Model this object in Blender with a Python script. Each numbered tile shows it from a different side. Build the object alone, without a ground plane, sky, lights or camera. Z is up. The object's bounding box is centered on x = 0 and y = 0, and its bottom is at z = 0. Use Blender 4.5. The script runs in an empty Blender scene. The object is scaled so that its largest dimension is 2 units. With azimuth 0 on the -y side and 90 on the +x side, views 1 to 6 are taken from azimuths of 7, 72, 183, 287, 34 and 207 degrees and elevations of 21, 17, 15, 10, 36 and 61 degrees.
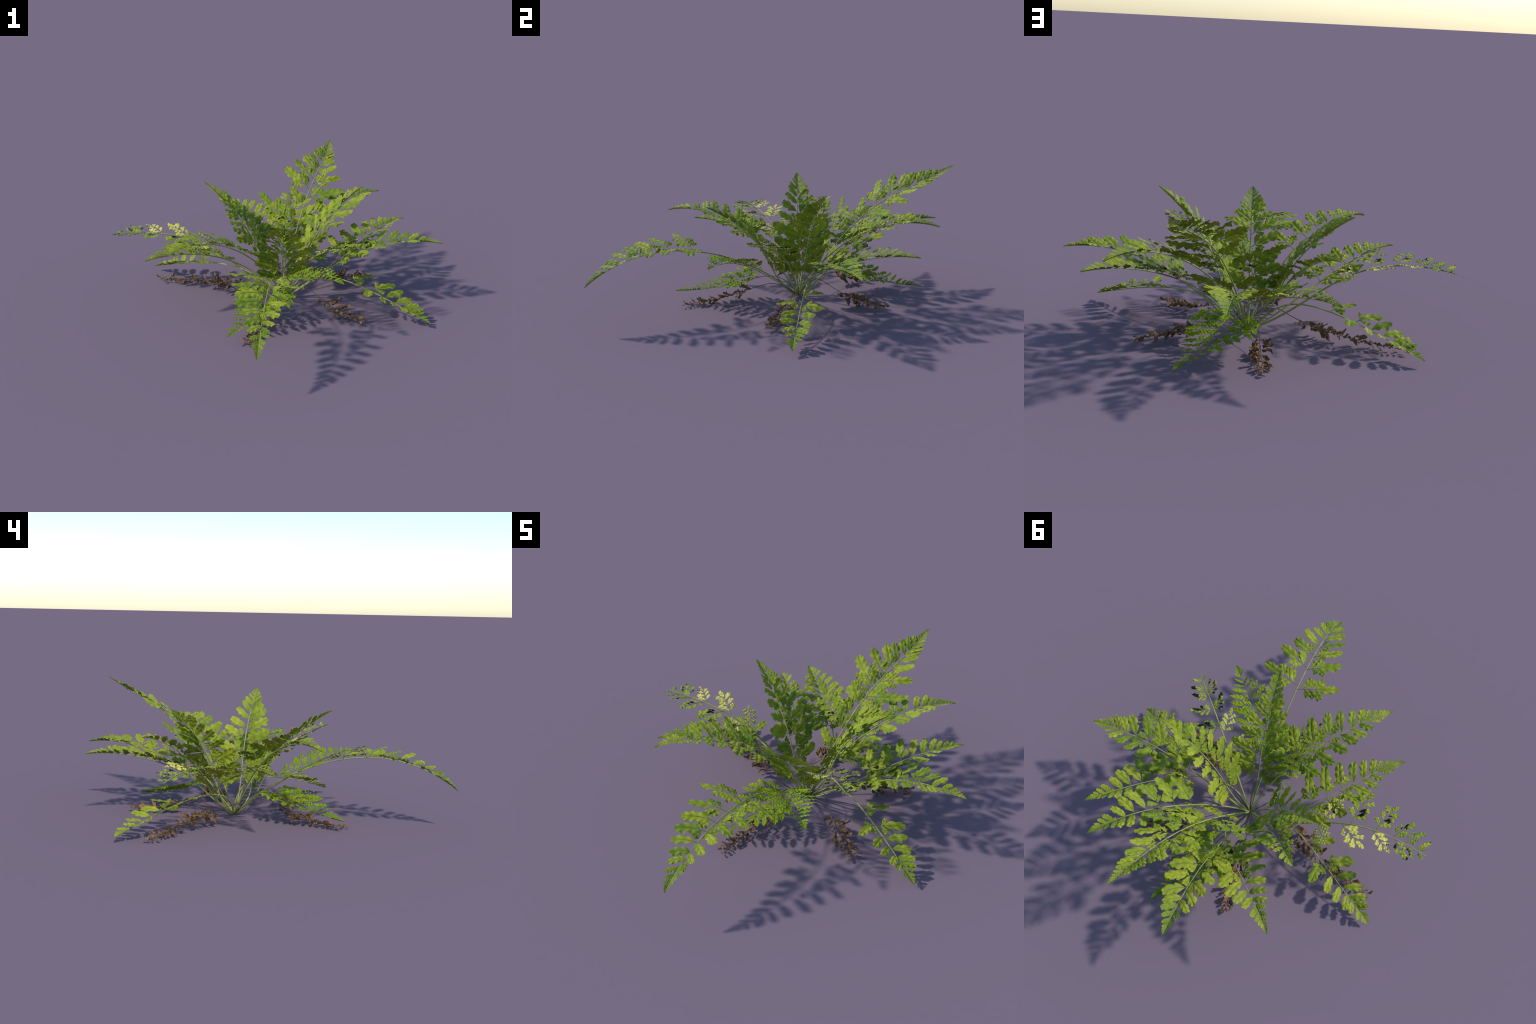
import bpy, math, random
import numpy as np

rng = np.random.default_rng(41)
CROWN = (0.038, 0.151, 0.0)          # where all stalks leave the ground

# ------------------------------------------------------------------ materials
def material(name):
    m = bpy.data.materials.new(name)
    m.use_nodes = True
    nt = m.node_tree
    nt.nodes.clear()
    out = nt.nodes.new('ShaderNodeOutputMaterial')
    bsdf = nt.nodes.new('ShaderNodeBsdfPrincipled')
    nt.links.new(bsdf.outputs[0], out.inputs[0])
    return m, nt, bsdf, out

def ramp(nt, fac, stops):
    r = nt.nodes.new('ShaderNodeValToRGB')
    e = r.color_ramp.elements
    e[0].position, e[0].color = stops[0][0], (*stops[0][1], 1)
    e[1].position, e[1].color = stops[-1][0], (*stops[-1][1], 1)
    for p, c in stops[1:-1]:
        n = e.new(p)
        n.color = (*c, 1)
    nt.links.new(fac, r.inputs[0])
    return r.outputs[0]

def noise(nt, scale, detail=4, rough=0.55, dist=0.0):
    tc = nt.nodes.new('ShaderNodeTexCoord')
    n = nt.nodes.new('ShaderNodeTexNoise')
    n.inputs['Scale'].default_value = scale
    n.inputs['Detail'].default_value = detail
    n.inputs['Roughness'].default_value = rough
    n.inputs['Distortion'].default_value = dist
    nt.links.new(tc.outputs['Object'], n.inputs['Vector'])
    return n.outputs['Fac']

def mix(nt, fac, a, b, mode='MIX'):
    m = nt.nodes.new('ShaderNodeMix')
    m.data_type = 'RGBA'
    m.blend_type = mode
    for sock, v in ((m.inputs[0], fac), (m.inputs[6], a), (m.inputs[7], b)):
        if hasattr(v, 'is_linked'):
            nt.links.new(v, sock)
        elif isinstance(v, tuple):
            sock.default_value = (*v, 1)
        else:
            sock.default_value = v
    return m.outputs[2]

def leaf_material(name, dark, mid, light, black=None, yellow=None, blackscale=22, rough=0.6, spec=0.12):
    m, nt, bsdf, out = material(name)
    col = ramp(nt, noise(nt, 16, 3), [(0.3, dark), (0.5, mid), (0.72, light)])
    info = nt.nodes.new('ShaderNodeObjectInfo')
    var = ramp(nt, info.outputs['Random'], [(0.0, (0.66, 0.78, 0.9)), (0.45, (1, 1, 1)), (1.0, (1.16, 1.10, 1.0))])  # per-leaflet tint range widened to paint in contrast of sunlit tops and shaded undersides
    col = mix(nt, 1.0, col, var, 'MULTIPLY')
    fine = ramp(nt, noise(nt, 160, 2), [(0.3, (0.86, 0.88, 0.85)), (0.7, (1.06, 1.05, 1.05))])
    col = mix(nt, 1.0, col, fine, 'MULTIPLY')
    if yellow:
        col = mix(nt, ramp(nt, noise(nt, 9, 2), [(0.38, (0, 0, 0)), (0.58, (1, 1, 1))]), col, yellow)
    if black is not None:
        mask = ramp(nt, noise(nt, blackscale, 4, 0.5), [(black, (0, 0, 0)), (black + 0.035, (1, 1, 1))])
        col = mix(nt, mask, col, (0.008, 0.009, 0.006))
    nt.links.new(col, bsdf.inputs['Base Color'])
    bsdf.inputs['Roughness'].default_value = rough
    bsdf.inputs['Specular IOR Level'].default_value = spec
    b = nt.nodes.new('ShaderNodeBump')
    b.inputs['Strength'].default_value = 0.35
    b.inputs['Distance'].default_value = 0.004
    nt.links.new(noise(nt, 90, 3), b.inputs['Height'])
    nt.links.new(b.outputs[0], bsdf.inputs['Normal'])
    return m

def plain_material(name, a, b, scale, rough=0.55, c=None):
    m, nt, bsdf, out = material(name)
    stops = [(0.32, a), (0.66, b)] if c is None else [(0.3, a), (0.5, b), (0.7, c)]
    nt.links.new(ramp(nt, noise(nt, scale, 4, 0.6), stops), bsdf.inputs['Base Color'])
    bsdf.inputs['Roughness'].default_value = rough
    bsdf.inputs['Specular IOR Level'].default_value = 0.3
    bp = nt.nodes.new('ShaderNodeBump')
    bp.inputs['Strength'].default_value = 0.4
    bp.inputs['Distance'].default_value = 0.003
    nt.links.new(noise(nt, scale * 4, 3), bp.inputs['Height'])
    nt.links.new(bp.outputs[0], bsdf.inputs['Normal'])
    return m

MAT = dict(
    green=leaf_material('fern_green', (0.108, 0.165, 0.016), (0.205, 0.265, 0.022), (0.335, 0.375, 0.042)),
    spotted=leaf_material('fern_green_spotted', (0.108, 0.165, 0.016), (0.205, 0.265, 0.022), (0.335, 0.375, 0.042), black=0.64, blackscale=18),
    fresh=leaf_material('fern_fresh_green', (0.115, 0.195, 0.004), (0.165, 0.255, 0.005), (0.225, 0.315, 0.008)),
    sick=leaf_material('fern_fading_green', (0.17, 0.24, 0.02), (0.26, 0.33, 0.026), (0.36, 0.40, 0.045), black=0.60, blackscale=14),
    pale=leaf_material('fern_pale_yellow', (0.40, 0.42, 0.07), (0.54, 0.53, 0.10), (0.62, 0.58, 0.16), black=0.67, blackscale=14),
    vein=plain_material('leaflet_vein', (0.10, 0.145, 0.02), (0.14, 0.185, 0.03), 40),
    stalk=plain_material('frond_stalk', (0.20, 0.24, 0.05), (0.37, 0.38, 0.13), 14),
    stalk_thin=plain_material('frond_stalk_thin', (0.07, 0.10, 0.03), (0.14, 0.18, 0.05), 14),
    dead=plain_material('withered_leaf', (0.06, 0.034, 0.018), (0.19, 0.105, 0.048), 30, 0.8, (0.34, 0.20, 0.09)),
    dead_stalk=plain_material('withered_stalk', (0.05, 0.035, 0.02), (0.13, 0.095, 0.055), 30, 0.8),
)

# ------------------------------------------------------------------ frond axis
class Axis:
    """Bezier stalk in frond space (crown at the origin, heading +x), with a blade frame."""
    def __init__(self, ctrl, roll=0.0, trough=0.033):
        P = np.array([(0, 0, 0), *ctrl], float)
        t = np.linspace(0, 1, 400)[:, None]
        self.c = (1-t)**3*P[0] + 3*(1-t)**2*t*P[1] + 3*(1-t)*t*t*P[2] + t**3*P[3]
        self.s = np.r_[0, np.cumsum(np.linalg.norm(np.diff(self.c, axis=0), axis=1))]
        self.L = self.s[-1]
        T = np.gradient(self.c, axis=0)
        T /= np.linalg.norm(T, axis=1)[:, None]
        B = np.cross([0, 0, 1], T)
        B /= np.linalg.norm(B, axis=1)[:, None]
        N = np.cross(T, B)
        r = math.radians(roll)
        self.T, self.B, self.N = T, math.cos(r)*B + math.sin(r)*N, math.cos(r)*N - math.sin(r)*B
        self.trough = trough

    def at(self, s, arr):
        return np.stack([np.interp(s, self.s, arr[:, k]) for k in range(3)], -1)

    def place(self, s, b, h):
        """Flat blade coordinates (along stalk, sideways, above blade) to 3D."""
        s = np.asarray(s, float)
        over = np.maximum(s - self.L, 0)[..., None]
        lift = self.trough * (1 - np.exp(-np.abs(b) / 0.05))
        return (self.at(s, self.c) + over*self.T[-1] + self.at(s, self.B)*np.asarray(b)[..., None]
                + self.at(s, self.N)*(lift + h)[..., None])

# ------------------------------------------------------------------ flat leaflet
def leaflet_outline(length, wr, lobes, cut0, cut1, blunt, stalk, side_rng, acro=1.0, gap=0.5, form='leaf'):
    """Half-width law of a lobed leaflet: returns f(x, side) and the sample positions."""
    ph = side_rng.uniform(-0.18, 0.18, 2)
    jig = side_rng.uniform(0.88, 1.1, (2, 60))
    def half(x, side):
        if form == 'apex':
            env = (1 - x)**0.85
            phi = lobes*(1 - (1 - x)**1.35) + (0.5 if side else 0.0)
        elif form == 'fan':
            u = np.clip((x - stalk)/(0.62 - stalk), 0, 1)
            v = np.clip((x - 0.62)/0.38, 0, 1)
            env = u**0.85*(1 - v**2.6)**0.62
            phi = x*lobes
        else:
            xm = 0.40 if stalk > 0 else 0.34
            u = np.clip((x - stalk) / (xm - stalk), 0, 1)
            base = np.where(x < stalk, 0.0, u**0.62 if stalk > 0 else 0.55 + 0.45*u)
            v = np.clip((x - xm) / (1 - xm), 0, 1)
            env = base * (1 - v**(1.6 + 1.6*blunt))**(0.95 - 0.35*blunt)
            phi = np.clip((x - stalk) / (1 - stalk), 0, 1) * lobes + ph[side]*np.clip(x*4, 0, 1)
        k = np.clip(np.floor(phi).astype(int), 0, 59)
        q = np.clip((x - 0.25)/0.55, 0, 1)
        cut = cut0 + (cut1 - cut0)*q*q*(3 - 2*q)
        lobe = 1 - cut*(1 - np.abs(np.sin(np.pi*phi))**gap)
        tooth = 1 - 0.10*np.abs(np.sin(np.pi*phi*3.0 + 0.6))
        acr = 1 + (acro - 1)*np.exp(-((x - stalk)/0.2)**2) if side == 0 else 1.0
        return length*wr*0.5*env*lobe*tooth*jig[side][k]*acr
    n = max(int(lobes*13), 28)
    return half, np.linspace(0, 1, n + 1)

def leaflet_flat(length, angle, bend, wr, lobes, cut0, cut1, blunt, stalk, lr, acro, slant=34, slant_tip=60, gap=0.5, form='leaf'):
    """Vertices (x, y, h) of a leaflet in blade coordinates, base at 0, pointing `angle` degrees
    off the stalk towards +y; plus faces and the mid line."""
    half, xs = leaflet_outline(length, wr, lobes, cut0, cut1, blunt, stalk, lr, acro, gap, form)
    a = np.radians(angle) - np.radians(bend)*xs
    step = np.diff(xs, prepend=0)*length
    mx, my = np.cumsum(np.cos(a)*step), np.cumsum(np.sin(a)*step)
    tx, ty = np.cos(a), np.sin(a)
    vs = np.array([0, 0.3, 0.6, 0.85, 1.0])
    V, F = [], []
    curl = lr.uniform(-0.10, 0.12)*length
    twist = lr.uniform(-0.35, 0.35)
    wav = lr.uniform(0, 6.28)
    for side in (0, 1):
        sg = -1 if side == 0 else 1           # side 0 faces the frond tip
        px, py = ty, -tx                      # towards the frond tip when pointing sideways
        if side == 1:
            px, py = -px, -py
        sl = np.radians(slant + (slant_tip - slant)*xs**1.3)
        w = half(xs, side)
        o = len(V)
        for i in range(len(xs)):
            for v in vs:
                d = w[i]*v
                q = d/(length*wr*0.5 + 1e-9)
                h = (curl*xs[i]**2 + twist*(-sg)*d*math.cos(sl[i])
                     + 0.22*length*wr*(q - q*q)                      # each half bulges between vein and rim
                     - 0.07*length*wr*q*q
                     + 0.0032*math.sin(np.pi*2*xs[i]*lobes + wav)*q)
                V.append((mx[i] + d*(math.sin(sl[i])*tx[i] + math.cos(sl[i])*px[i]),
                          my[i] + d*(math.sin(sl[i])*ty[i] + math.cos(sl[i])*py[i]), h))
        nv = len(vs)
        for i in range(len(xs) - 1):
            if max(w[i], w[i+1]) < 1e-5:
                continue
            for j in range(nv - 1):
                f = (o+i*nv+j, o+(i+1)*nv+j, o+(i+1)*nv+j+1, o+i*nv+j+1)
                F.append(f if side == 1 else f[::-1])
    mid = np.stack([mx, my, curl*xs**2], -1)
    return np.array(V), F, mid, xs

def compound_flat(length, angle, bend, wr, pairs_n, step, lr, fan_wr, fan_len, cut, blunt, first=0.13, spread=50, end_lobes=5, gap=0.5):
    """A leaflet that is itself divided: free pinnules along a rib, then a lobed end blade."""
    xs = np.linspace(0, 1, 41)
    a = np.radians(angle) - np.radians(bend)*xs
    d = np.diff(xs, prepend=0)*length
    mid = np.stack([np.cumsum(np.cos(a)*d), np.cumsum(np.sin(a)*d), lr.uniform(-0.05, 0.08)*length*xs**2], -1)
    at = lambda x: np.array([np.interp(x, xs, mid[:, k]) for k in range(3)])
    V, F, n = [], [], 0
    def put(v, f, x):
        nonlocal n
        V.append(v + at(x))
        F.extend(tuple(i + n for i in q) for q in f)
        n += len(v)
    xt = first + step*pairs_n - 0.25*step
    lt = (1 - xt)*length
    w_rel = wr*length/lt
    v, f, _, _ = leaflet_flat(lt, angle - bend*xt, bend*(1 - xt), min(w_rel, wr*1.16), end_lobes, cut, 0.26, blunt, 0.0, lr, 1.0, 32, 58, gap)
    put(v, f, xt)
    for k in range(pairs_n):
        for side in (0, 1):
            x = first + step*k + (0.03 if side else 0.0) + lr.uniform(-.01, .01)
            size = length*wr*0.5*fan_len*(1.15 if (side == 0 and k == 0) else 1.0)*lr.uniform(.9, 1.08)*(0.9 if k == 0 and side else 1)
            turn = (spread + lr.uniform(-6, 6))*(-1 if side == 0 else 1)
            v, f, _, _ = leaflet_flat(size, angle - bend*x + turn, 0, fan_wr, 3, 0.16, 0.2, 0.8, 0.03, lr, 1.0, 14, 40, 0.6, 'fan')
            put(v, f, x)
    return np.concatenate(V), F, mid, xs

def tube(points, radii, ring=6):
    P = np.asarray(points, float)
    T = np.gradient(P, axis=0)
    T /= np.linalg.norm(T, axis=1)[:, None] + 1e-12
    up = np.array([0.0, 0.0, 1.0]) if abs(T[0][2]) < 0.9 else np.array([1.0, 0, 0])
    V, F = [], []
    for i, (p, t, r) in enumerate(zip(P, T, radii)):
        u = np.cross(t, up); u /= np.linalg.norm(u) + 1e-12
        w = np.cross(u, t)
        for k in range(ring):
            a = 2*math.pi*k/ring
            V.append(p + r*(math.cos(a)*u + math.sin(a)*w))
    for i in range(len(P) - 1):
        for k in range(ring):
            a, b = i*ring + k, i*ring + (k+1) % ring
            F.append((a, b, b + ring, a + ring))
    F.append(tuple(range(ring))[::-1])
    F.append(tuple((len(P)-1)*ring + k for k in range(ring)))
    return np.array(V), F

def make_mesh(name, parts, origin, smooth=True):
    """parts: list of (verts, faces, material key)."""
    V, F, M, mats = [], [], [], []
    for v, f, key in parts:
        if key not in mats:
            mats.append(key)
        o = len(V)
        V.extend(map(tuple, np.asarray(v) - origin))
        F.extend(tuple(i + o for i in q) for q in f)
        M.extend([mats.index(key)]*len(f))
    me = bpy.data.meshes.new(name)
    me.from_pydata([tuple(map(float, v)) for v in V], [], F)
    for k in mats:
        me.materials.append(MAT[k])
    me.polygons.foreach_set('material_index', M)
    me.polygons.foreach_set('use_smooth', [smooth]*len(F))
    me.update()
    return me

# ------------------------------------------------------------------ green fronds
def blade_leaflet(ax, s0, side, length, angle, kind, lr, mat, lobes=None):
    """One pinna of a frond, laid on the blade surface."""
    big = min(max((length - 0.06)/0.12, 0), 1)
    gap, slant = 0.5, 32
    if kind == 'mature':
        wr = float(np.interp(length, [.05, .10, .15, .21, .30], [.74, .69, .64, .56, .42]))
        n = lobes or max(3, round(length/0.034))
        cut0, cut1 = 0.14 + 0.86*big**0.5, 0.16 + 0.24*big
        gap = 0.46 + 0.22*big
        blunt, stalk = 0.8 - 0.55*big, (0.05 + 0.04*big if length > 0.085 else 0.0)
        acro = 1 + 0.25*big
    elif kind == 'fine':
        wr = 0.40 + 0.10*big
        n = lobes or max(3, round(length/0.02))
        cut0, cut1 = 0.3 + 0.68*big, 0.2 + 0.6*big
        blunt, stalk, gap = 0.1, (0.06 if length > 0.06 else 0.0), 0.6 + 0.35*big
        acro = 1.15
    else:  # fading: few separate wedge-shaped lobes on a thin rib
        wr, n = 0.74, lobes or (4 if length > .12 else 3)
        cut0, cut1, blunt, stalk, acro, gap, slant = 1.0, 0.72, 0.6, 0.10, 1.0, 1.25, 38
    bend = 14 + lr.uniform(-6, 6)
    if kind == 'mature' and length >= 0.112:
        m = int(np.interp(length, [.112, .135, .165, .21, .26], [1, 1.4, 2.1, 3.1, 4.1]))
        V, F, mid, xs = compound_flat(length, angle, bend, wr, m, float(np.interp(length, [.11, .2, .3], [.17, .135, .115])), lr,
                                      0.76, 1.02, 0.55, 0.25, end_lobes=max(3, round(length/0.034) - m))
    elif kind == 'fine' and length >= 0.09:
        m = int(np.interp(length, [.09, .12, .15, .20], [2, 3.1, 4.1, 5.1]))
        V, F, mid, xs = compound_flat(length, angle, bend, wr, m, 0.118, lr, 0.56, 0.95, 0.6, 0.0, first=0.11, spread=54, end_lobes=4)
    elif kind == 'fading':
        m = 3 if length > .14 else 2 if length > .085 else 1
        V, F, mid, xs = compound_flat(length, angle, bend, 0.54, m, 0.2, lr, 0.66, 1.05, 0.45, 0.5, first=0.16, spread=46, end_lobes=3)
    else:
        V, F, mid, xs = leaflet_flat(length, angle, bend, wr, n, cut0, cut1, blunt, stalk, lr, acro, slant, 58, gap)
    sg = 1 if side == 'L' else -1
    P = ax.place(s0 + V[:, 0], sg*V[:, 1], V[:, 2])
    if sg < 0:
        F = [f[::-1] for f in F]
    k = max(2, int(len(xs)*0.9))
    vp = ax.place(s0 + mid[:k, 0], sg*mid[:k, 1], mid[:k, 2] + 0.0002)
    vr = np.linspace(0.0017 if length > 0.09 else 0.0009, 0.0003, k)*(0.6 if kind == 'fine' else 1)
    tv, tf = tube(vp, vr, 5)
    return [(P, F, mat), (tv, tf, 'vein')], ax.place(np.array(s0), np.array(0.0), np.array(0.0))

def frond_apex(ax, s0, half_w, kind, lr, mat):
    """Comb-like tip of the blade: ever smaller leaflets that run into one another."""
    P, F = [], []
    f, i = 0.0, 0
    reach = ax.L - s0
    while f < 0.97:
        size = half_w*1.22*(1 - f)**0.9 + 0.003
        for sg in (1, -1):
            g = f + (0.5*0.62*size/reach if sg < 0 else 0)
            ang = 56 - 22*f + lr.uniform(-3, 3)
            V, Q, mid, xs = leaflet_flat(size, ang, 16, 0.66 if kind != 'fine' else 0.5, 4, 0.12, 0.14, 0.75 if kind != 'fine' else 0.25,
                                         0.0, lr, 1.0, 30, 56, 0.6)
            V[:, 2] *= 0.5
            o = sum(map(len, P))
            P.append(ax.place(s0 + g*reach + V[:, 0], sg*V[:, 1], V[:, 2]))
            F += [tuple(k + o for k in (q if sg > 0 else q[::-1])) for q in Q]
        f += max(0.68*size*(0.8 if kind == 'fine' else 1.0), 0.0045)/reach
        i += 1
    # web of blade along the rib, tapering to the point
    n = 24
    x = np.linspace(0, 1, n)
    w = half_w*0.20*(1 - x)**0.8 + 0.0006
    W, Q = [], []
    for j, b in enumerate((-1.0, -0.5, 0.0, 0.5, 1.0)):
        W.append(ax.place(s0 + x*reach, b*w, np.full(n, 0.0006)))
    W = np.concatenate(W)
    for j in range(4):
        for k in range(n - 1):
            Q.append((j*n + k, j*n + k + 1, (j+1)*n + k + 1, (j+1)*n + k))
    return [(np.concatenate(P), F, mat), (W, Q, mat)], ax.place(np.array(s0), np.array(0.0), np.array(0.0))

def pairs(left, right):
    return [('L', *q) for q in left] + [('R', *q) for q in right]

# (position along stalk as a fraction, length, angle off the stalk)
BROAD = pairs(
    [(.465, .165, 78), (.560, .150, 76), (.645, .125, 74), (.712, .098, 72), (.768, .080, 68), (.812, .067, 60)],
    [(.460, .165, 76), (.550, .155, 76), (.632, .132, 70), (.700, .110, 68), (.757, .094, 65), (.805, .070, 60)])
FADING = pairs(
        [(.49, .150, 66), (.627, .185, 76), (.747, .158, 76), (.830, .122, 68), (.890, .104, 68), (.950, .072, 68)],
        [(.46, .155, 60), (.580, .190, 44), (.730, .145, 44), (.840, .120, 48), (.905, .068, 54), (.955, .050, 45)])
MODELS = {
    'M1': dict(ctrl=[(.144, .027, .293), (.477, -.02, .52), (.777, 0, .444)], kind='mature', leaves=BROAD, apex=(.848, .040)),
    'M2': dict(ctrl=[(.079, -.267, .162), (.468, -.059, .361), (.768, 0, .343)], kind='mature', leaves=BROAD, apex=(.848, .040)),
    'M3': dict(ctrl=[(.174, .01, .086), (.412, -.016, .414), (.842, 0, .341)], kind='mature', apex=(.868, .038), leaves=pairs(
        [(.44, .16, 75), (.53, .15, 72), (.62, .125, 62), (.70, .112, 65), (.758, .092, 60), (.814, .078, 54)],
        [(.42, .16, 75), (.50, .165, 70), (.592, .145, 64), (.672, .130, 62), (.744, .110, 58), (.800, .083, 58), (.842, .070, 55)])),
    'M4': dict(ctrl=[(.127, .092, .100), (.109, .068, .273), (.836, 0, .029)], kind='mature', apex=(.900, .036), leaves=pairs(
        [(0.486, 0.125, 68), (0.624, 0.135, 64), (0.709, 0.098, 66), (0.773, 0.089, 62), (0.834, 0.077, 58), (0.874, 0.062, 54)],
        [(0.608, 0.125, 76), (0.693, 0.092, 68), (0.759, 0.088, 62), (0.821, 0.075, 58), (0.862, 0.055, 56)])),
    'M5': dict(ctrl=[(.195, -.005, .163), (.037, .001, .336), (.411, 0, .64)], kind='mature', apex=(.835, .042), leaves=pairs(
        [(.30, .135, 78), (.369, .150, 80), (.455, .158, 78), (.560, .118, 74), (.638, .098, 70), (.710, .082, 62), (.770, .072, 50)],
        [(.27, .140, 78), (.350, .150, 78), (.434, .152, 74), (.528, .144, 70), (.611, .132, 66), (.680, .114, 60), (.742, .090, 54), (.792, .075, 46)])),
    'M6': dict(ctrl=[(.141, .075, .267), (.245, .048, .05), (.675, 0, .036)], kind='fine', apex=(.885, .026), leaves=pairs(
        [(.38, .20, 66), (.455, .19, 68), (.53, .165, 70), (.60, .140, 72), (.665, .118, 72), (.72, .095, 70), (.77, .075, 66), (.815, .058, 60), (.855, .045, 55)],
        [(.36, .20, 64), (.44, .185, 66), (.515, .165, 66), (.585, .140, 66), (.65, .115, 66), (.71, .095, 64), (.76, .075, 60), (.81, .058, 56), (.85, .045, 52)])),
    'M7': dict(ctrl=[(.145, -.256, .209), (.489, -.039, .334), (.677, 0, .336)], kind='fine', apex=(.915, .026), leaves=pairs(
        [(.43, .135, 60), (.50, .150, 62), (.565, .148, 64), (.635, .142, 66), (.70, .130, 68), (.755, .110, 70), (.803, .083, 68), (.838, .064, 64), (.872, .050, 60)],
        [(.42, .135, 60), (.49, .150, 62), (.555, .145, 64), (.625, .135, 68), (.69, .120, 70), (.745, .105, 70), (.795, .080, 68), (.835, .062, 64), (.868, .050, 58)])),
    'M8': dict(ctrl=[(.406, .011, .608), (.549, -.037, .522), (.853, 0, .683)], kind='mature', trough=.02, apex=(.905, .026), leaves=pairs(
        [(.253, .12, 60), (.368, .295, 70), (.49, .125, 60), (.59, .196, 70), (.663, .168, 68), (.72, .140, 62), (.765, .108, 58), (.81, .090, 54), (.847, .077, 48), (.88, .060, 44)],
        [(.235, .225, 60), (.426, .236, 66), (.537, .205, 66), (.63, .172, 62), (.703, .128, 54), (.765, .100, 46), (.81, .082, 42), (.84, .072, 38), (.868, .060, 36)])),
    'M9': dict(ctrl=[(.131, .017, .172), (.346, -.009, .448), (.531, 0, .44)], kind='mature', apex=(.875, .034), leaves=pairs(
        [(.50, .125, 82), (.57, .118, 82), (.64, .105, 80), (.705, .090, 78), (.765, .075, 76), (.825, .060, 66)],
        [(.48, .130, 84), (.55, .120, 84), (.62, .108, 84), (.685, .092, 84), (.745, .076, 82), (.80, .062, 78), (.84, .048, 70)])),
    'M10': dict(ctrl=[(.306, -.005, .321), (.796, .005, .489), (1.149, 0, .217)], kind='mature', apex=(.898, .040), leaves=pairs(
        [(.545, .212, 82), (.632, .175, 78), (.702, .132, 76), (.756, .104, 74), (.808, .080, 70), (.848, .067, 60), (.876, .056, 50)],
        [(.530, .218, 80), (.622, .180, 74), (.690, .154, 72), (.743, .138, 70), (.797, .108, 68), (.838, .085, 60), (.868, .070, 52)])),
    'Y1': dict(ctrl=[(.358, -.107, .186), (.409, .057, .421), (.92, 0, .33)], kind='fading', apex=None, leaves=FADING),
    'Y2': dict(ctrl=[(.151, .017, .309), (.318, .003, .378), (.587, 0, .451)], kind='fading', apex=None,
               leaves=[(a, f, .74*l, t) for a, f, l, t in FADING]),
}
# (model, yaw, pitch, roll of the blade)
FRONDS = [('M1', -131.2, 0, 0), ('M1', 49.1, 0, 0), ('M2', -148.3, 0, 0), ('M2', 32.0, 0, 0), ('M2', 122.6, 0, 0),
          ('M3', .7, 0, 0), ('M3', 90.1, 0, 0), ('M4', 158.0, 0, 0), ('M4', -22.2, 0, 0),
          ('M5', 1.0, 0, 3), ('M5', 158.6, 6.5, 14), ('M5', -84.7, 8.7, 0),
          ('M6', 70.5, 0, 0), ('M6', -107.9, -2.2, 0), ('M7', -59.8, 0, 0),
          ('M8', 75.6, 0, 17), ('M9', 139.1, 0, 0), ('M10', -90.3, 0, 0), ('Y1', 179.3, 0, 0), ('Y2', -42.0, 0, 0)]

col = bpy.context.scene.collection
fern = bpy.data.objects.new('fern', None)
fern.location = CROWN
fern['label'] = 'leafy green fern with arching fronds and withered brown ones'
fern['category'] = 'fern plant'
col.objects.link(fern)

def add(name, mesh, parent, loc=(0, 0, 0), rot=(0, 0, 0)):
    ob = bpy.data.objects.new(name, mesh)
    ob.parent = parent
    ob.location = tuple(map(float, loc))
    ob.rotation_euler = rot
    col.objects.link(ob)
    return ob

def build_model(key, roll):
    spec = MODELS[key]
    ax = Axis(spec['ctrl'], roll, spec.get('trough', 0.033 if spec['kind'] != 'fading' else 0.02))
    lr = np.random.default_rng(sum(map(ord, key))*7 + int(roll))
    kind = spec['kind']
    s = np.linspace(0, 1, 60)
    r0, r1 = (0.0036, 0.0012) if kind == 'mature' else (0.0017, 0.0006) if kind == 'fine' else (0.0048, 0.0014)
    tv, tf = tube(ax.at(s*ax.L, ax.c), r0 + (r1 - r0)*s**2.4, 8)
    tv[:, 2] = np.maximum(tv[:, 2], 0.001)
    stem = make_mesh('frond_stalk', [(tv, tf, 'stalk_thin' if kind == 'fine' else 'stalk')], np.zeros(3))
    leaves = []
    for n, (side, f, length, ang) in enumerate(spec['leaves']):
        mat = {'mature': 'green', 'fine': 'fresh', 'fading': 'sick'}[kind]
        if key == 'Y1' and (f < 0.75 and side == 'R' or f < 0.5):
            mat = 'pale'
        if key == 'Y2' and f < 0.6 and side == 'R':
            mat = 'pale'
        if key == 'M8' and side == 'L' and .3 < f < .45:
            mat = 'spotted'
        if key == 'M3' and f < 0.46:
            mat = 'spotted'
        parts, org = blade_leaflet(ax, f*ax.L, side, length, ang + lr.uniform(-3, 3), kind, lr, mat)
        leaves.append(('leaflet', make_mesh('leaflet', parts, org), org))
    if spec['apex']:
        f, w = spec['apex']
        parts, org = frond_apex(ax, f*ax.L, w, kind, lr, 'fresh' if kind == 'fine' else 'green')
        leaves.append(('frond_tip', make_mesh('frond_tip', parts, org), org))
    return stem, leaves

cache = {}
for key, yaw, pitch, roll in FRONDS:
    if (key, roll) not in cache:
        cache[(key, roll)] = build_model(key, roll)
    stem, leaves = cache[(key, roll)]
    fr = add('frond', stem, fern, (0, 0, 0), (0, math.radians(pitch), math.radians(yaw)))
    for name, me, org in leaves:
        add(name, me, fr, org)

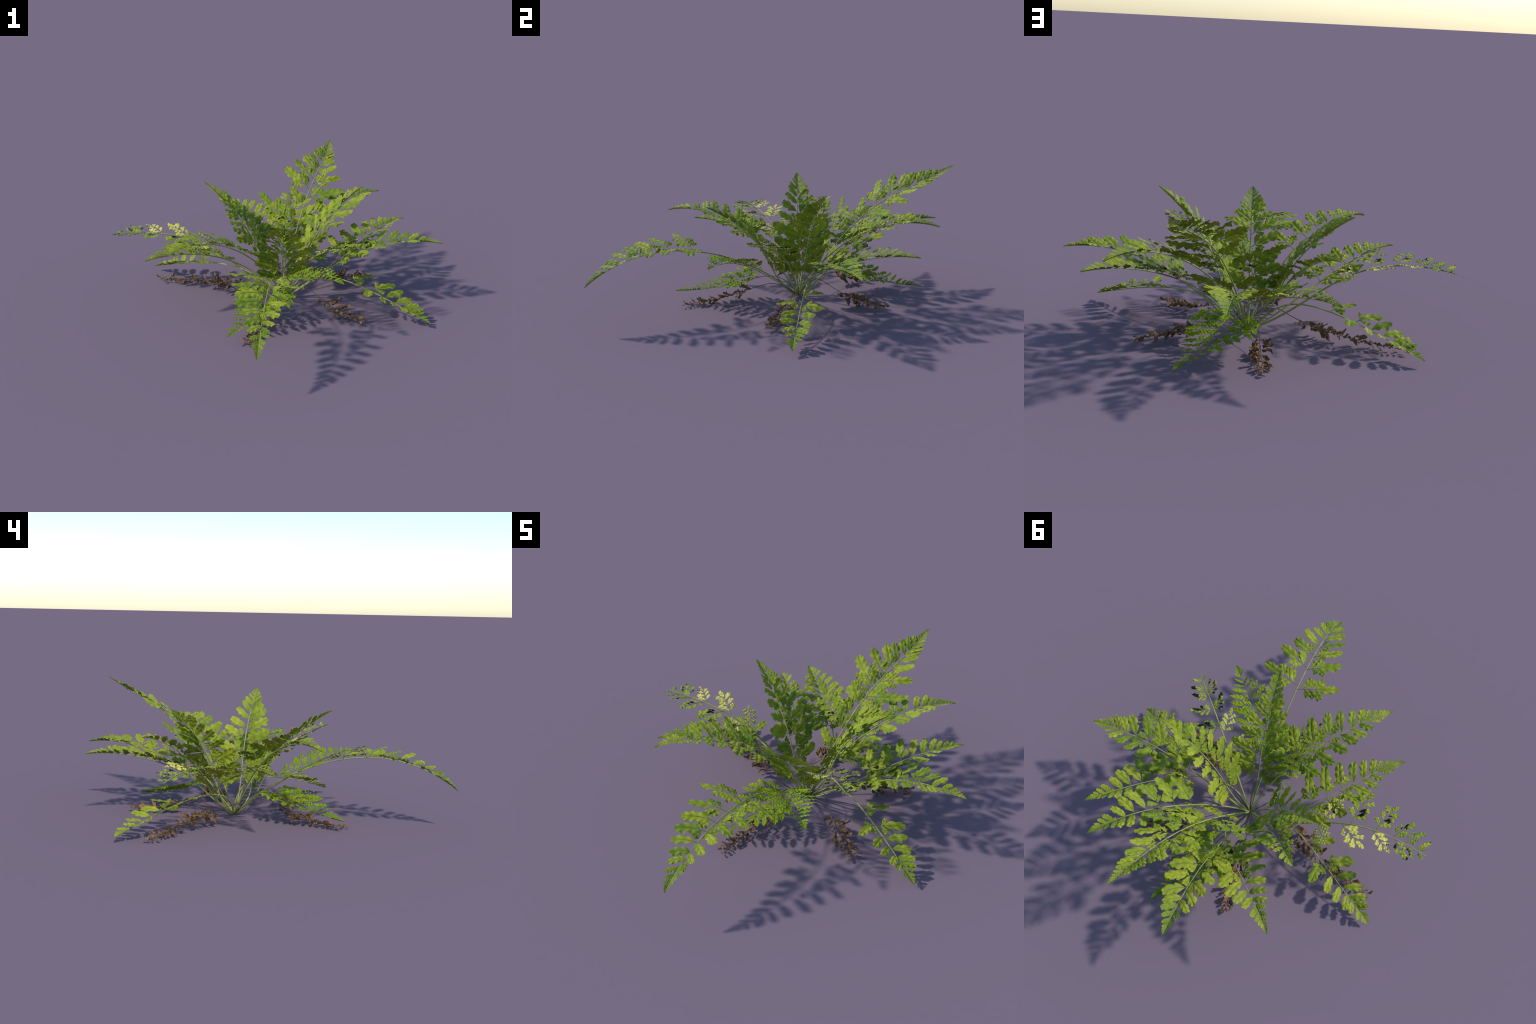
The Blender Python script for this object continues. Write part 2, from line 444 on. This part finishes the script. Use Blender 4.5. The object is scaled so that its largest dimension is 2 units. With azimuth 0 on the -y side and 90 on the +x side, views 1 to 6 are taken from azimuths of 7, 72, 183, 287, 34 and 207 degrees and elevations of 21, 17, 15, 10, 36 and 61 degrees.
# ------------------------------------------------------------------ withered fronds
def crumpled_leaf(length, lr):
    """Dry lobed leaflet rolled up along its rib: vertices around the origin, pointing +x."""
    V, F, mid, xs = leaflet_flat(length, 0, lr.uniform(-40, 40), lr.uniform(0.7, 1.0), 3, 0.75, 0.5, 0.2, 0.08, lr, 1.0)
    x, y = V[:, 0], V[:, 1]
    R = length*lr.uniform(0.16, 0.40)
    ph = lr.uniform(0, 6.28, 3)
    ang = y/R*lr.uniform(0.6, 1.1)
    yy, zz = R*np.sin(ang), R*(1 - np.cos(ang))
    bend = lr.uniform(-1.2, 1.2)/length
    zz = zz + bend*x*x*0.45 + 0.09*length*np.sin(x/length*9 + ph[0])*np.cos(y/length*11 + ph[1]) + 0.05*length*np.sin(x/length*21 + ph[2])*np.sin(y/length*17 + ph[0])
    yy = yy + 0.08*length*np.sin(x/length*7 + ph[2])
    return np.stack([x, yy, zz], -1), F

DEAD = {
    'B_short': dict(ctrl=[(.155, .046, .228), (.084, .025, .019), (.542, 0, .02)], start=.52, n=26, size=.062),
    'B_long': dict(ctrl=[(.188, .244, .171), (-.037, -.035, .053), (.735, 0, .018)], start=.38, n=42, size=.060),
    'B_mid': dict(ctrl=[(.20, .12, .22), (.18, -.05, .01), (.63, 0, .012)], start=.44, n=34, size=.058),
}
DEAD_FRONDS = [('B_short', -35.4, 0), ('B_short', 34.8, -2.0), ('B_short', 103.2, 0), ('B_long', 166.7, 0), ('B_mid', -99.6, 0)]

def build_dead(key, seed):
    d = DEAD[key]
    lr = np.random.default_rng(seed)
    ax = Axis(d['ctrl'], 0, 0)
    s = np.linspace(0, 1, 50)
    c = ax.at(s*ax.L, ax.c)
    c[:, 2] = np.maximum(c[:, 2], 0.004)
    tv, tf = tube(c, 0.0022 - 0.0014*s, 6)
    tv[:, 2] = np.maximum(tv[:, 2], 0.001)
    stem = make_mesh('withered_stalk', [(tv, tf, 'dead_stalk')], np.zeros(3))
    leaves = []
    for i in range(d['n']):
        f = d['start'] + (1 - d['start'])*(i + lr.uniform(0, .8))/d['n']
        size = d['size']*(1.15 - 0.55*(f - d['start'])/(1 - d['start']))*lr.uniform(.7, 1.15)
        V, F = crumpled_leaf(size, lr)
        p = ax.at(f*ax.L, ax.c)
        T, B, N = ax.at(f*ax.L, ax.T), ax.at(f*ax.L, ax.B), ax.at(f*ax.L, ax.N)
        sg = 1 if i % 2 else -1
        a = math.radians(lr.uniform(25, 70))
        out = math.cos(a)*T + math.sin(a)*sg*B
        out[2] = np.clip(out[2], -0.15, 0.2) + lr.uniform(-.15, .2)
        out /= np.linalg.norm(out)
        rl = lr.uniform(-1.0, 1.0)
        q = np.cross([0, 0, 1], out); q /= np.linalg.norm(q)
        w = np.cross(out, q)
        q2, w2 = math.cos(rl)*q + math.sin(rl)*w, math.cos(rl)*w - math.sin(rl)*q
        P = p + V[:, :1]*out + V[:, 1:2]*q2 + V[:, 2:]*w2
        P[:, 2] = np.where(P[:, 2] < 0.006, 0.002 + 0.006*np.exp((np.minimum(P[:, 2], .006) - 0.006)/0.03)*0.66, P[:, 2])
        leaves.append((make_mesh('withered_leaflet', [(P, F, 'dead')], p), p))
    return stem, leaves

for n, (key, yaw, pitch) in enumerate(DEAD_FRONDS):
    stem, leaves = build_dead(key, 900 + 13*n)
    fr = add('withered_frond', stem, fern, (0, 0, 0), (0, math.radians(pitch), math.radians(yaw)))
    for me, org in leaves:
        add('withered_leaflet', me, fr, org)
